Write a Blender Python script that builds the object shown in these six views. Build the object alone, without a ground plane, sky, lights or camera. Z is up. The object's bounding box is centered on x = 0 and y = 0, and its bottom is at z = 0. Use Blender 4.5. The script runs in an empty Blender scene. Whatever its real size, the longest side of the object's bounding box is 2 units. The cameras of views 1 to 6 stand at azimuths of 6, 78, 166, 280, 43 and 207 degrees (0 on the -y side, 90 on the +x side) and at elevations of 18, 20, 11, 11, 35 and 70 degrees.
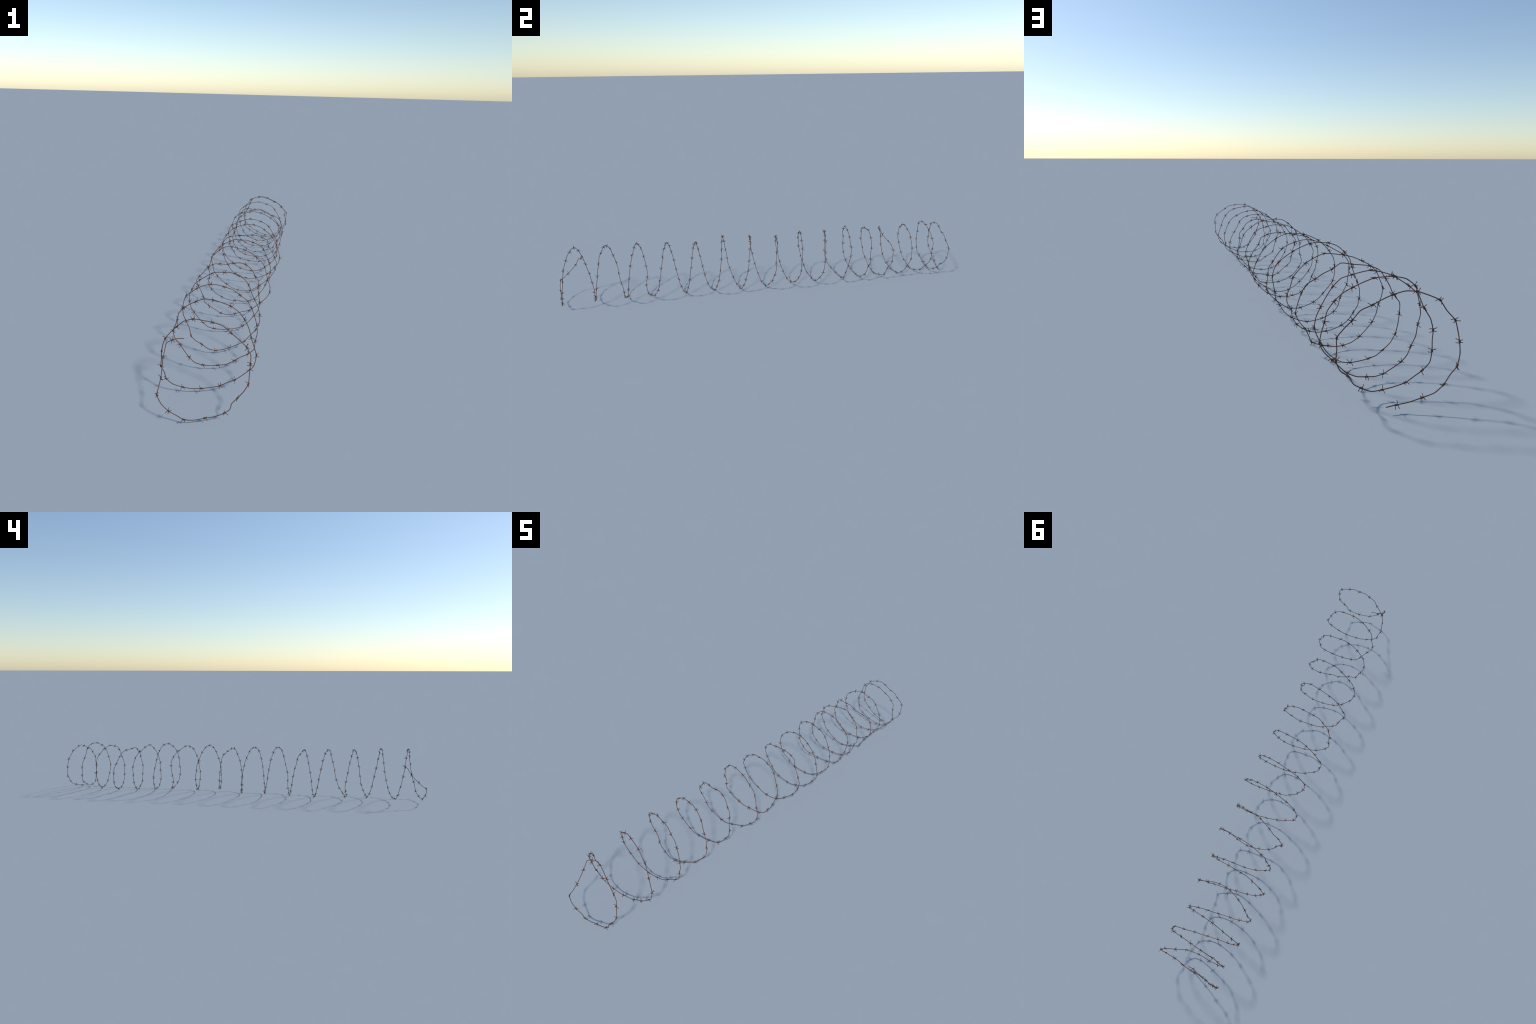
"""A long loose coil of rusty barbed wire lying on the ground.

One thing (coil) with two kinds of part: the wire, a single strand bent by hand
into sixteen uneven turns, and the barbs, short two-wire wraps with four prongs,
that sit along it in a spacing rhythm that repeats every fourteen barbs.
"""
import bpy
import math
import random
from mathutils import Vector, Matrix, Quaternion

random.seed(14)

# ------------------------------------------------------------------ sizes (m)
WIRE_RADIUS = 0.00120        # the long strand
BARB_WIRE_RADIUS = 0.00084   # thinner wire the barbs are wound from
WRAP_RADIUS = 0.00178        # centre line of the wrap around the strand
WRAP_LENGTH = 0.0068         # how far a barb's wrap runs along the strand
PRONG_LENGTH = 0.0093        # straight free end of a barb wire
MM = 0.001

# --------------------------------------------------------------- the bent wire
# Spine of the strand, turn after turn from the near end to the far end. Each
# turn gives the y of its middle and its bends as (x, y - middle, z) in mm. A
# bend carries a barb unless it is marked KINK.
KINK = "kink"
spine = []          # (Vector, is_barb)


def bend_turn(middle, bends):
    for b in bends:
        spine.append((Vector((b[0], middle + b[1], b[2])) * MM, len(b) == 3))


bend_turn(-933, [
    (-52.4, 63.9, 204.6), (-69.0, 59.3, 205.2, KINK), (-83.9, 54.1, 201.7), (-97.4, 44.0, 197.4, KINK),
    (-99.8, 32.6, 179.1, KINK), (-101.8, 23.3, 164.1), (-99.8, 4.5, 143.3, KINK), (-97.4, -16.7, 124.5),
    (-98.7, -34.9, 106.7, KINK), (-98.6, -53.2, 94.5), (-86.1, -58.3, 71.7, KINK), (-66.9, -56.5, 50.1),
    (-47.9, -51.3, 35.2, KINK), (-27.6, -49.5, 22.6), (-0.7, -43.5, 19.9, KINK), (27.1, -35.9, 23.7),
    (54.1, -31.9, 29.0, KINK), (78.5, -27.0, 39.0), (92.3, -25.5, 50.2, KINK), (96.8, -22.3, 66.9, KINK),
    (111.8, -18.6, 83.0), (127.8, -12.8, 101.4, KINK), (139.2, -9.1, 122.6), (140.7, -2.7, 148.9, KINK),
    (142.2, 1.1, 176.3), (142.3, 6.1, 200.5, KINK), (130.5, 8.6, 221.3), (110.5, 12.4, 239.0, KINK),
    (87.0, 17.9, 254.9), (63.5, 24.0, 271.7, KINK), (35.1, 30.8, 275.5), (6.6, 31.9, 279.2, KINK),
    (-20.2, 40.4, 276.9), (-47.7, 42.9, 266.6, KINK), (-68.5, 50.2, 246.0),
])
bend_turn(-811, [
    (-104.5, -65.2, 203.8), (-119.0, -55.7, 157.5), (-121.8, -50.8, 130.0, KINK), (-125.9, -44.8, 103.6),
    (-117.8, -40.0, 80.8, KINK), (-114.2, -36.2, 58.1), (-95.9, -29.3, 37.2, KINK), (-68.2, -24.9, 27.4),
    (-42.3, -20.7, 21.8, KINK), (-15.3, -16.3, 22.3), (39.6, -7.6, 31.1), (60.7, -3.1, 41.4, KINK),
    (82.8, -0.4, 50.4), (126.3, 7.6, 84.2), (137.1, 10.3, 94.8, KINK), (143.5, 15.8, 127.8),
    (135.6, 20.3, 153.0, KINK), (126.4, 24.5, 180.3), (118.2, 29.0, 207.5, KINK), (104.7, 34.3, 231.5),
    (86.4, 37.2, 253.7, KINK), (61.6, 44.0, 266.8), (8.0, 53.2, 278.4), (-19.7, 59.1, 277.7, KINK),
    (-45.4, 62.1, 266.8),
])
bend_turn(-670, [
    (-85.0, -70.4, 239.8), (-102.3, -67.0, 219.6, KINK), (-109.1, -61.5, 193.9), (-117.3, -56.1, 171.6, KINK),
    (-125.7, -52.6, 150.9), (-122.3, -47.0, 124.1, KINK), (-106.0, -44.5, 100.1), (-93.5, -40.2, 75.8, KINK),
    (-80.4, -34.8, 53.0), (-64.6, -26.3, 31.0, KINK), (-38.4, -23.2, 22.3), (-14.7, -20.0, 20.1, KINK),
    (9.8, -16.1, 21.7), (36.4, -12.4, 26.0, KINK), (60.1, -5.9, 37.7), (81.5, 0.0, 49.4, KINK),
    (102.4, 2.9, 59.7), (122.0, 7.5, 76.5, KINK), (124.9, 11.1, 103.0), (130.3, 15.4, 129.5, KINK),
    (127.9, 18.9, 157.2), (119.3, 24.6, 184.4, KINK), (108.0, 28.9, 210.6), (92.4, 35.4, 232.4, KINK),
    (69.4, 38.9, 247.3), (45.1, 46.8, 261.0, KINK), (17.4, 50.1, 267.7), (-6.0, 52.5, 271.8, KINK),
    (-28.7, 57.6, 270.7), (-53.7, 60.2, 262.7, KINK), (-76.9, 64.9, 249.9), (-95.9, 68.2, 234.6, KINK),
])
bend_turn(-536, [
    (-113.8, -60.8, 219.7), (-124.2, -55.3, 195.4, KINK), (-129.4, -52.2, 168.5),
    (-128.9, -46.9, 142.9, KINK), (-120.1, -44.3, 118.0), (-110.5, -40.2, 90.9, KINK), (-104.6, -42.9, 64.9),
    (-88.0, -46.9, 49.3, KINK), (-66.6, -47.8, 38.3), (-44.2, -46.4, 21.3, KINK), (-18.6, -40.4, 14.0),
    (4.0, -37.4, 18.4, KINK), (26.7, -29.1, 23.0), (51.0, -19.2, 31.1, KINK), (74.6, -9.2, 40.8),
    (92.9, 1.1, 59.6, KINK), (111.4, 8.0, 79.1), (123.0, 16.0, 102.9, KINK), (123.2, 19.7, 130.2),
    (116.4, 26.6, 156.7, KINK), (103.2, 31.3, 182.4), (90.3, 37.4, 206.7, KINK), (79.7, 42.5, 230.5),
    (64.6, 45.7, 249.2, KINK), (43.7, 51.9, 258.9), (18.8, 56.8, 265.7, KINK), (-7.8, 59.9, 264.7),
    (-31.6, 63.7, 262.6, KINK), (-53.6, 70.1, 254.8), (-77.1, 74.1, 239.9, KINK),
])
bend_turn(-391, [
    (-99.9, -66.4, 223.6), (-119.1, -63.4, 205.6, KINK), (-130.6, -58.6, 182.7), (-141.9, -54.0, 158.0, KINK),
    (-142.4, -48.8, 131.4), (-138.3, -46.1, 107.7, KINK), (-128.1, -41.5, 85.6), (-96.7, -31.7, 41.4),
    (-79.2, -28.0, 24.5, KINK), (-57.7, -21.8, 15.5), (-4.0, -13.3, 13.3), (49.1, -5.3, 26.6),
    (71.1, -0.5, 46.0, KINK), (89.9, 3.7, 68.8), (104.5, 8.6, 91.1, KINK), (108.3, 13.4, 117.1),
    (103.4, 17.5, 144.9, KINK), (100.0, 23.4, 173.0), (101.2, 27.5, 196.9, KINK), (86.7, 31.0, 215.8),
    (72.6, 36.9, 239.4, KINK), (50.4, 42.1, 254.0), (28.2, 47.1, 258.6, KINK), (3.9, 50.1, 255.0),
    (-23.1, 52.4, 247.6, KINK), (-50.6, 59.1, 245.7), (-76.7, 64.3, 241.2, KINK),
])
bend_turn(-258, [
    (-98.7, -64.4, 226.9), (-115.3, -61.1, 204.4, KINK), (-133.3, -55.4, 184.3), (-146.2, -52.0, 164.6, KINK),
    (-140.6, -47.6, 142.0), (-130.4, -43.1, 118.1, KINK), (-123.1, -39.0, 92.0), (-118.2, -34.4, 69.0, KINK),
    (-101.9, -30.0, 52.1), (-78.6, -27.2, 36.6, KINK), (-56.4, -20.8, 19.9), (-29.1, -16.1, 12.8, KINK),
    (-0.7, -9.4, 16.1), (27.1, -5.3, 25.1, KINK), (55.1, 0.5, 30.5), (100.0, 7.2, 66.1),
    (121.8, 9.2, 86.0, KINK), (134.4, 13.9, 109.3), (134.1, 19.1, 132.3, KINK), (124.4, 24.2, 155.2),
    (117.5, 29.1, 181.6, KINK), (109.1, 33.5, 206.9), (95.9, 37.9, 226.8, KINK), (76.1, 40.2, 241.4),
    (53.7, 43.1, 258.4, KINK), (27.2, 49.2, 267.7), (-26.6, 58.2, 275.3), (-54.9, 60.8, 271.8, KINK),
    (-77.9, 67.4, 256.7),
])
bend_turn(-119, [
    (-111.5, -63.5, 221.1), (-118.1, -58.8, 195.7, KINK), (-127.6, -54.8, 170.8),
    (-122.3, -49.8, 147.9, KINK), (-125.3, -47.7, 123.4), (-131.9, -44.1, 95.5, KINK), (-117.8, -37.0, 71.2),
    (-99.5, -32.3, 50.5, KINK), (-76.5, -25.0, 34.1), (-50.2, -22.2, 22.4, KINK), (-22.1, -16.0, 17.1),
    (34.4, -8.9, 16.1), (61.2, -3.7, 26.2, KINK), (79.4, 1.2, 48.3), (94.2, 6.5, 66.5, KINK),
    (104.7, 9.3, 88.2), (113.5, 14.7, 114.1, KINK), (122.8, 18.4, 139.2), (122.8, 22.7, 163.5, KINK),
    (114.2, 25.3, 187.0), (103.4, 29.9, 212.9, KINK), (90.3, 36.4, 236.3), (69.7, 41.7, 253.0, KINK),
    (43.5, 46.6, 260.7), (16.6, 51.4, 267.8, KINK), (-11.1, 54.0, 267.0), (-34.9, 58.0, 266.2, KINK),
    (-56.7, 61.7, 256.7),
])
bend_turn(19, [
    (-102.3, -67.4, 226.4), (-118.8, -62.4, 208.2, KINK), (-132.0, -60.4, 187.8),
    (-142.5, -55.9, 162.1, KINK), (-137.4, -50.2, 134.4), (-133.8, -45.4, 106.6, KINK), (-118.4, -40.5, 82.9),
    (-99.8, -37.8, 61.4, KINK), (-78.2, -32.0, 42.9), (-55.3, -28.7, 25.8, KINK), (-29.5, -24.6, 14.9),
    (-1.4, -19.9, 9.5, KINK), (26.4, -15.7, 12.5), (68.1, -7.2, 37.0), (110.5, 0.9, 71.3),
    (124.4, 5.0, 91.2, KINK), (134.4, 8.6, 112.4), (138.8, 15.3, 139.3, KINK), (128.6, 17.1, 166.2),
    (116.7, 21.5, 189.9, KINK), (100.2, 25.8, 211.0), (93.2, 34.5, 236.9, KINK), (69.1, 38.3, 249.5),
    (47.0, 41.6, 254.3, KINK), (22.6, 45.1, 255.5), (-5.0, 49.3, 252.1, KINK), (-32.8, 54.1, 248.0),
    (-56.7, 57.5, 243.2, KINK), (-79.0, 62.1, 238.2), (-101.4, 68.5, 223.5, KINK),
])
bend_turn(146, [
    (-115.5, -56.5, 200.6), (-119.1, -52.8, 173.9, KINK), (-112.2, -48.4, 145.9),
    (-104.9, -43.2, 118.1, KINK), (-91.1, -39.5, 92.5), (-78.6, -34.4, 67.3, KINK), (-58.5, -29.4, 48.7),
    (-36.1, -22.6, 33.2, KINK), (-9.3, -20.4, 26.5), (14.7, -17.3, 23.6, KINK), (38.7, -13.7, 27.2),
    (89.2, -4.9, 46.4), (123.4, 3.8, 79.5), (139.8, 7.6, 100.2, KINK), (145.5, 10.9, 125.2),
    (140.0, 14.5, 150.5, KINK), (129.9, 18.6, 176.2), (119.0, 25.1, 200.2, KINK), (104.2, 28.1, 222.1),
    (66.5, 34.4, 252.5), (42.6, 38.9, 265.0, KINK), (16.6, 43.1, 271.0), (-7.0, 47.1, 270.0, KINK),
    (-30.6, 51.9, 266.9), (-80.9, 59.9, 245.1),
])
bend_turn(270, [
    (-119.6, -56.6, 206.7), (-133.7, -49.2, 182.3, KINK), (-138.2, -47.9, 153.9),
    (-136.1, -41.2, 127.4, KINK), (-128.5, -38.2, 101.3), (-110.8, -35.2, 79.6, KINK), (-90.5, -30.5, 59.8),
    (-73.0, -27.4, 43.4, KINK), (-53.0, -23.6, 31.4), (-27.8, -18.9, 23.4, KINK), (-1.9, -14.4, 17.7),
    (21.8, -11.3, 17.9, KINK), (44.2, -5.6, 22.0), (66.8, -1.9, 37.4, KINK), (89.6, 0.1, 54.9),
    (108.2, 4.2, 74.5, KINK), (122.4, 7.2, 95.8), (122.8, 13.1, 122.3, KINK), (120.4, 16.3, 150.2),
    (118.5, 18.3, 173.7, KINK), (105.9, 22.4, 193.3), (76.2, 32.1, 238.2), (35.4, 41.4, 259.8),
    (9.0, 42.8, 265.8, KINK), (-16.8, 52.0, 266.9), (-67.0, 72.1, 248.8), (-90.4, 84.5, 235.3, KINK),
])
bend_turn(404, [
    (-114.1, -44.0, 221.5), (-129.6, -37.1, 200.7, KINK), (-134.4, -35.8, 174.3),
    (-130.4, -36.2, 147.2, KINK), (-128.0, -39.1, 119.8), (-117.4, -40.5, 97.5, KINK), (-104.9, -35.5, 76.6),
    (-94.6, -26.6, 53.1, KINK), (-75.8, -16.2, 37.3), (-32.3, -2.2, 22.9), (22.8, 5.4, 17.9),
    (48.8, 3.9, 25.0, KINK), (73.3, 0.4, 34.9), (94.4, -3.6, 52.5, KINK), (108.7, -4.2, 76.3),
    (121.6, -3.9, 96.7, KINK), (126.3, 1.6, 119.9), (135.8, 9.2, 173.7), (131.2, 12.8, 196.6, KINK),
    (119.1, 16.2, 216.6), (97.9, 17.9, 234.7, KINK), (74.5, 23.3, 251.4), (23.2, 29.5, 274.3),
    (-6.0, 33.0, 277.2, KINK), (-34.5, 38.3, 275.2), (-60.8, 43.8, 265.4, KINK), (-81.8, 48.8, 247.3),
    (-98.8, 51.4, 226.2, KINK),
])
bend_turn(510, [
    (-104.7, -48.3, 200.2), (-112.2, -45.2, 177.5, KINK), (-120.4, -41.7, 155.1),
    (-128.6, -38.9, 128.7, KINK), (-125.8, -34.9, 102.1), (-119.2, -31.3, 79.5, KINK), (-104.3, -26.9, 60.8),
    (-86.3, -22.1, 39.9, KINK), (-62.2, -16.1, 26.5), (-36.5, -10.9, 19.2, KINK), (-9.4, -7.0, 15.2),
    (19.0, -5.0, 14.9, KINK), (46.0, -3.1, 21.5), (86.5, 2.9, 48.1), (100.5, 7.3, 71.9, KINK),
    (106.8, 11.9, 99.3), (119.0, 15.9, 119.3, KINK), (120.3, 17.4, 142.5), (110.6, 18.3, 168.1, KINK),
    (105.4, 25.1, 195.6), (89.1, 29.0, 218.1, KINK), (69.9, 33.9, 238.0), (17.5, 39.0, 263.8),
    (-11.1, 41.3, 262.0, KINK), (-40.2, 44.4, 257.9), (-67.9, 46.2, 251.0, KINK),
])
bend_turn(617, [
    (-92.8, -53.8, 240.2), (-114.9, -47.6, 228.0, KINK), (-132.2, -41.6, 210.8), (-142.0, -36.0, 186.6, KINK),
    (-151.1, -33.1, 162.4), (-146.7, -30.3, 138.7, KINK), (-136.2, -27.3, 115.6), (-129.2, -24.8, 88.6, KINK),
    (-114.0, -18.9, 65.7), (-94.6, -15.0, 46.3, KINK), (-73.6, -12.2, 28.3), (-48.9, -8.8, 14.4, KINK),
    (-21.8, -5.7, 8.8), (1.8, -1.2, 9.1, KINK), (25.4, 2.7, 15.1), (53.1, 6.7, 22.7, KINK),
    (77.5, 10.2, 33.9), (86.4, 14.2, 53.9, KINK), (97.5, 16.3, 75.6), (115.6, 20.2, 97.9, KINK),
    (127.7, 24.7, 122.7), (122.9, 28.8, 151.5, KINK), (114.6, 32.1, 179.9), (98.3, 26.7, 201.7, KINK),
    (72.7, 21.5, 213.8), (48.3, 13.2, 225.3, KINK), (22.0, 10.8, 235.4), (-3.3, 11.1, 251.2, KINK),
    (-31.9, 17.0, 248.0), (-55.0, 25.5, 246.6, KINK), (-76.6, 35.3, 245.0), (-99.3, 48.0, 235.0, KINK),
])
bend_turn(736, [
    (-113.0, -59.9, 213.1), (-121.7, -51.4, 193.6, KINK), (-129.5, -44.6, 172.5),
    (-145.7, -37.8, 150.2, KINK), (-144.0, -33.7, 121.7), (-139.3, -29.9, 94.8, KINK), (-130.8, -25.8, 68.7),
    (-115.0, -22.5, 45.5, KINK), (-92.5, -18.4, 29.0), (-71.7, -13.9, 17.3, KINK), (-48.1, -12.0, 11.3),
    (5.7, -4.6, 8.8), (29.6, -0.3, 14.4, KINK), (51.0, 1.9, 26.8), (71.6, 5.5, 45.4, KINK), (87.8, 9.3, 68.9),
    (112.1, 18.7, 119.4), (109.3, 20.9, 147.0, KINK), (99.4, 25.4, 173.8), (70.0, 27.1, 223.0),
    (49.5, 29.1, 243.5, KINK), (22.0, 31.1, 251.6), (-1.7, 34.6, 257.9, KINK), (-25.4, 37.6, 261.7),
    (-75.8, 49.6, 248.5), (-96.6, 54.8, 236.0, KINK),
])
bend_turn(844, [
    (-116.2, -48.5, 222.2), (-137.3, -43.3, 202.9, KINK), (-143.9, -40.6, 175.1),
    (-147.0, -39.2, 150.5, KINK), (-138.8, -35.6, 126.3), (-132.3, -31.0, 98.5, KINK), (-118.5, -28.1, 73.6),
    (-107.5, -24.3, 53.3, KINK), (-90.6, -21.9, 37.9), (-66.5, -19.2, 25.4, KINK), (-41.3, -15.6, 14.9),
    (-18.4, -12.5, 11.8, KINK), (5.0, -10.1, 14.6), (32.5, -4.9, 20.1, KINK), (58.4, -2.5, 33.0),
    (98.6, 4.7, 72.4), (119.7, 6.5, 93.5, KINK), (132.8, 10.6, 117.7), (124.4, 17.4, 169.2),
    (120.3, 22.8, 197.1, KINK), (103.5, 23.3, 219.4), (85.5, 24.5, 236.1, KINK), (63.0, 25.5, 247.7),
    (14.1, 30.8, 267.7), (-10.1, 34.2, 270.0, KINK), (-34.2, 36.5, 269.6), (-60.4, 40.3, 263.7, KINK),
    (-81.1, 43.4, 247.2), (-91.2, 46.4, 222.9, KINK),
])
bend_turn(933, [
    (-101.2, -36.9, 196.5), (-115.5, -31.0, 172.2, KINK), (-122.2, -28.1, 145.2),
    (-120.7, -26.9, 120.8, KINK), (-119.3, -22.9, 97.1), (-113.8, -20.5, 71.4, KINK), (-93.3, -16.4, 55.4),
    (-73.2, -16.6, 42.8, KINK), (-51.6, -14.9, 31.2), (3.7, -18.0, 18.7), (31.2, -15.5, 19.0, KINK),
    (55.7, -12.8, 31.0), (78.1, -4.2, 46.1, KINK), (94.5, 1.8, 69.5), (115.7, 9.4, 87.2, KINK),
    (127.6, 13.1, 111.9), (128.4, 18.9, 139.3, KINK), (129.6, 19.4, 165.8), (114.9, 19.7, 183.7, KINK),
    (96.0, 17.7, 199.9), (77.3, 17.4, 220.1, KINK), (51.5, 17.7, 229.8), (29.8, 19.1, 240.9, KINK),
    (8.2, 23.1, 250.8), (-18.0, 26.7, 257.8, KINK), (-45.3, 26.8, 255.0), (-70.4, 31.1, 246.5, KINK),
])
bend_turn(984, [
    (-94.2, -15.4, 235.4), (-108.2, -7.9, 213.0, KINK), (-126.1, -3.1, 192.5), (-132.3, -0.4, 169.4, KINK),
    (-136.3, 2.5, 145.6), (-138.4, 4.0, 118.5, KINK), (-131.4, 6.8, 93.1), (-115.6, 6.9, 74.7, KINK),
    (-99.7, 10.1, 55.6), (-79.2, 9.1, 38.2, KINK), (-54.1, 3.8, 28.2), (-26.5, -1.3, 18.5, KINK),
    (-0.8, -7.2, 12.7), (24.3, -6.4, 10.4),
])

# the first and the last point are the cut ends of the strand, not barbs
spine[0] = (spine[0][0], False)
spine[-1] = (spine[-1][0], False)


# ------------------------------------------------------------------- geometry
def catmull(p0, p1, p2, p3, t):
    """Centripetal Catmull-Rom between p1 and p2: passes every bend, no loops."""
    def knot(a, b):
        return max((b - a).length, 1e-9) ** 0.5
    t0 = 0.0
    t1 = t0 + knot(p0, p1)
    t2 = t1 + knot(p1, p2)
    t3 = t2 + knot(p2, p3)
    u = t1 + (t2 - t1) * t
    a1 = p0 * ((t1 - u) / (t1 - t0)) + p1 * ((u - t0) / (t1 - t0))
    a2 = p1 * ((t2 - u) / (t2 - t1)) + p2 * ((u - t1) / (t2 - t1))
    a3 = p2 * ((t3 - u) / (t3 - t2)) + p3 * ((u - t2) / (t3 - t2))
    b1 = a1 * ((t2 - u) / (t2 - t0)) + a2 * ((u - t0) / (t2 - t0))
    b2 = a2 * ((t3 - u) / (t3 - t1)) + a3 * ((u - t1) / (t3 - t1))
    return b1 * ((t2 - u) / (t2 - t1)) + b2 * ((u - t1) / (t2 - t1))


def sample_spine(points, per_gap):
    n = len(points)
    ext = [points[0] * 2 - points[1]] + points + [points[-1] * 2 - points[-2]]
    out, knots = [], []
    for i in range(n - 1):
        knots.append(len(out))
        for k in range(per_gap):
            t = k / per_gap
            smooth = catmull(ext[i], ext[i + 1], ext[i + 2], ext[i + 3], t)
            out.append(smooth.lerp(points[i].lerp(points[i + 1], t), CRISPNESS))
    knots.append(len(out))
    out.append(points[-1].copy())
    return out, knots


def frames(path):
    """Tangents and parallel-transported normals along a path."""
    n = len(path)
    tangents = []
    for i in range(n):
        d = path[min(i + 1, n - 1)] - path[max(i - 1, 0)]
        tangents.append(d.normalized())
    normal = tangents[0].orthogonal().normalized()
    normals = []
    for i in range(n):
        if i:
            normal = tangents[i - 1].rotation_difference(tangents[i]) @ normal
        normal = (normal - tangents[i] * normal.dot(tangents[i])).normalized()
        normals.append(normal.copy())
    return tangents, normals


def tube(path, radius, sides, verts, faces, taper_start=1.0, taper_end=1.0, taper_count=0):
    """Adds a capped round tube along the path to verts and faces."""
    tangents, normals = frames(path)
    first = len(verts)
    n = len(path)
    for i, p in enumerate(path):
        r = radius
        if taper_count:
            if i < taper_count:
                r *= taper_start + (1 - taper_start) * i / taper_count
            if n - 1 - i < taper_count:
                r *= taper_end + (1 - taper_end) * (n - 1 - i) / taper_count
        side = tangents[i].cross(normals[i])
        for s in range(sides):
            a = 2 * math.pi * s / sides
            verts.append(p + (normals[i] * math.cos(a) + side * math.sin(a)) * r)
    for i in range(n - 1):
        a, b = first + i * sides, first + (i + 1) * sides
        for s in range(sides):
            t = (s + 1) % sides
            faces.append((a + s, a + t, b + t, b + s))
    faces.append(tuple(first + s for s in reversed(range(sides))))
    faces.append(tuple(first + (n - 1) * sides + s for s in range(sides)))


def make_mesh(name, verts, faces, material):
    mesh = bpy.data.meshes.new(name)
    mesh.from_pydata([tuple(v) for v in verts], [], faces)
    for p in mesh.polygons:
        p.use_smooth = len(p.vertices) == 4
    mesh.materials.append(material)
    mesh.update()
    return mesh


# ------------------------------------------------------------------- material
def rust(name, dark, mid, light, scale):
    m = bpy.data.materials.new(name)
    m.use_nodes = True
    nt = m.node_tree
    nt.nodes.clear()
    out = nt.nodes.new("ShaderNodeOutputMaterial")
    bsdf = nt.nodes.new("ShaderNodeBsdfPrincipled")
    coord = nt.nodes.new("ShaderNodeTexCoord")
    patches = nt.nodes.new("ShaderNodeTexNoise")
    patches.inputs["Scale"].default_value = scale
    patches.inputs["Detail"].default_value = 5
    patches.inputs["Roughness"].default_value = 0.6
    ramp = nt.nodes.new("ShaderNodeValToRGB")
    e = ramp.color_ramp.elements
    e[0].position, e[0].color = 0.34, (*dark, 1)
    e[1].position, e[1].color = 0.70, (*light, 1)
    c = e.new(0.52)
    c.color = (*mid, 1)
    grain = nt.nodes.new("ShaderNodeTexNoise")
    grain.inputs["Scale"].default_value = scale * 22
    grain.inputs["Detail"].default_value = 3
    bump = nt.nodes.new("ShaderNodeBump")
    bump.inputs["Strength"].default_value = 0.25
    bump.inputs["Distance"].default_value = 0.0003
    link = nt.links.new
    link(coord.outputs["Object"], patches.inputs["Vector"])
    link(coord.outputs["Object"], grain.inputs["Vector"])
    link(patches.outputs["Fac"], ramp.inputs["Fac"])
    link(ramp.outputs["Color"], bsdf.inputs["Base Color"])
    link(grain.outputs["Fac"], bump.inputs["Height"])
    link(bump.outputs["Normal"], bsdf.inputs["Normal"])
    bsdf.inputs["Roughness"].default_value = 0.75
    bsdf.inputs["Metallic"].default_value = 0.0
    bsdf.inputs["Specular IOR Level"].default_value = 0.3
    link(bsdf.outputs["BSDF"], out.inputs["Surface"])
    return m


wire_rust = rust("rusty_wire", (0.048, 0.028, 0.022), (0.092, 0.048, 0.035), (0.160, 0.074, 0.043), 38)
barb_rust = rust("rusty_barb", (0.048, 0.027, 0.021), (0.092, 0.045, 0.032), (0.145, 0.066, 0.040), 160)

# ----------------------------------------------------------------------- wire
PER_GAP = 5
CRISPNESS = 0.4      # 0: flowing curve, 1: straight runs between bends
# a gap between two barbs that has no kink of its own bows out in a smooth arc
bowed = []
for i, (p, is_barb) in enumerate(spine):
    bowed.append((p, is_barb))
    if 0 < i < len(spine) - 2 and is_barb and spine[i + 1][1]:
        arc = catmull(spine[i - 1][0], p, spine[i + 1][0], spine[i + 2][0], 0.5)
        bowed.append((arc, False))
spine = bowed
points = [p for p, _ in spine]
path, knots = sample_spine(points, PER_GAP)
verts, faces = [], []
tube(path, WIRE_RADIUS, 8, verts, faces)

coil = bpy.data.objects.new("barbed_wire_coil", None)
coil.empty_display_size = 0.2
coil["label"] = "long loose coil of thin rusty brown barbed wire"
coil["category"] = "barbed wire"
bpy.context.collection.objects.link(coil)

wire = bpy.data.objects.new("wire", make_mesh("wire", verts, faces, wire_rust))
wire.parent = coil
bpy.context.collection.objects.link(wire)


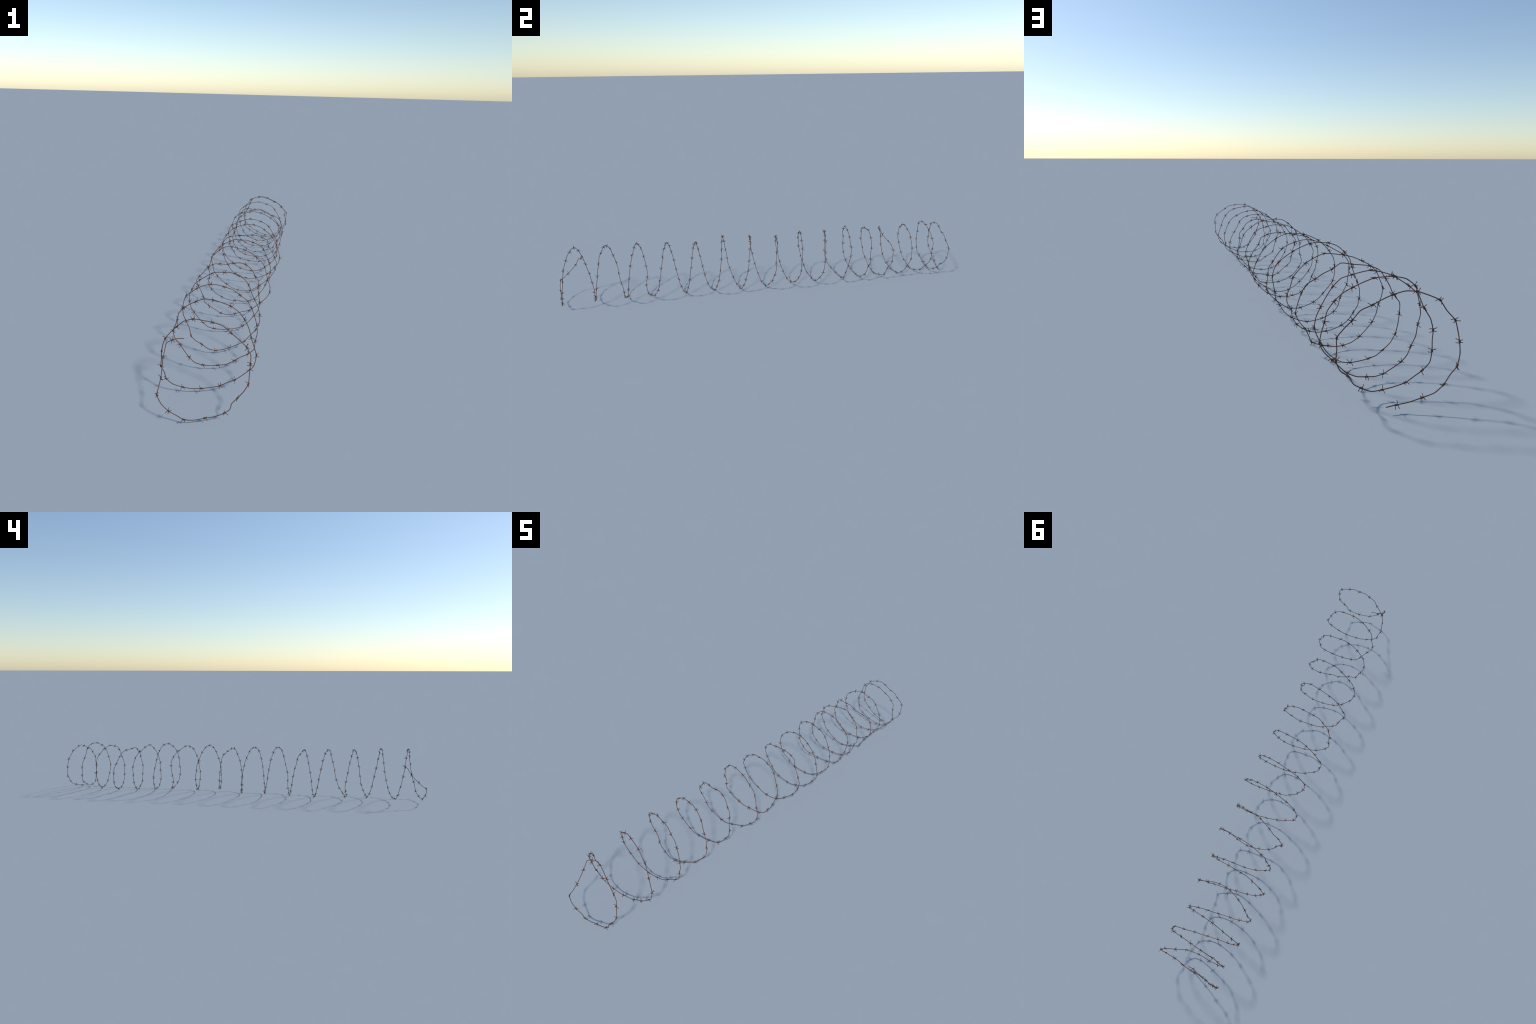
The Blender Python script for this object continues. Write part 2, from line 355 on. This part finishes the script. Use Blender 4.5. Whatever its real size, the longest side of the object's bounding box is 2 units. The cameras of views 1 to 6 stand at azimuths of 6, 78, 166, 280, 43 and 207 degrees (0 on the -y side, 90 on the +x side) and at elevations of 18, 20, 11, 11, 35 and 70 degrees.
# ---------------------------------------------------------------------- barbs
# A barb is two short wires wound side by side around the strand (local x).
# Each leaves the wrap with a straight prong at either end.
def barb_mesh(name, rng):
    v, f = [], []
    start = rng.uniform(0, 2 * math.pi)
    hand = 1
    for strand in range(2):
        turns = 2.0 + rng.uniform(-0.2, 0.2)
        a0 = start + strand * math.pi * rng.uniform(0.75, 1.1)
        half = WRAP_LENGTH / 2 - 0.0006
        steps = 22
        line = []
        for i in range(steps + 1):
            t = i / steps
            a = a0 + hand * 2 * math.pi * turns * t
            x = -half + 2 * half * t
            line.append(Vector((x, math.cos(a) * WRAP_RADIUS, math.sin(a) * WRAP_RADIUS)))
        # straight prongs run on tangentially and splay outward and along the strand
        def prong(a, x, sign, length):
            tangent = Vector((0, -math.sin(a), math.cos(a))) * sign
            outward = Vector((0, math.cos(a), math.sin(a)))
            lean = Vector((sign * rng.uniform(0.05, 0.4), 0, 0))
            d = (tangent + outward * rng.uniform(0.0, 0.35) + lean).normalized()
            base = Vector((x, math.cos(a) * WRAP_RADIUS, math.sin(a) * WRAP_RADIUS))
            return [base + d * length * k for k in (0.25, 0.6, 0.9, 1.0)]
        head = prong(a0, -half, -1, PRONG_LENGTH * rng.uniform(0.85, 1.1))
        tail = prong(a0 + hand * 2 * math.pi * turns, half, 1, PRONG_LENGTH * rng.uniform(0.85, 1.1))
        line = list(reversed(head)) + line + tail
        tube(line, BARB_WIRE_RADIUS, 6, v, f, 0.75, 0.75, 1)
    return make_mesh(name, v, f, barb_rust)


RHYTHM = 14
rng = random.Random(5)
kinds = [barb_mesh("barb", rng) for _ in range(RHYTHM)]
tangents, normals = frames(path)
count = 0
for i, (p, is_barb) in enumerate(spine):
    if not is_barb:
        continue
    k = knots[i]
    t, n = tangents[k], normals[k]
    b = t.cross(n)
    obj = bpy.data.objects.new("barb", kinds[count % RHYTHM])
    obj.matrix_world = Matrix(((t.x, n.x, b.x, p.x), (t.y, n.y, b.y, p.y), (t.z, n.z, b.z, p.z), (0, 0, 0, 1)))
    obj.parent = coil
    bpy.context.collection.objects.link(obj)
    count += 1
print("barbs:", count)
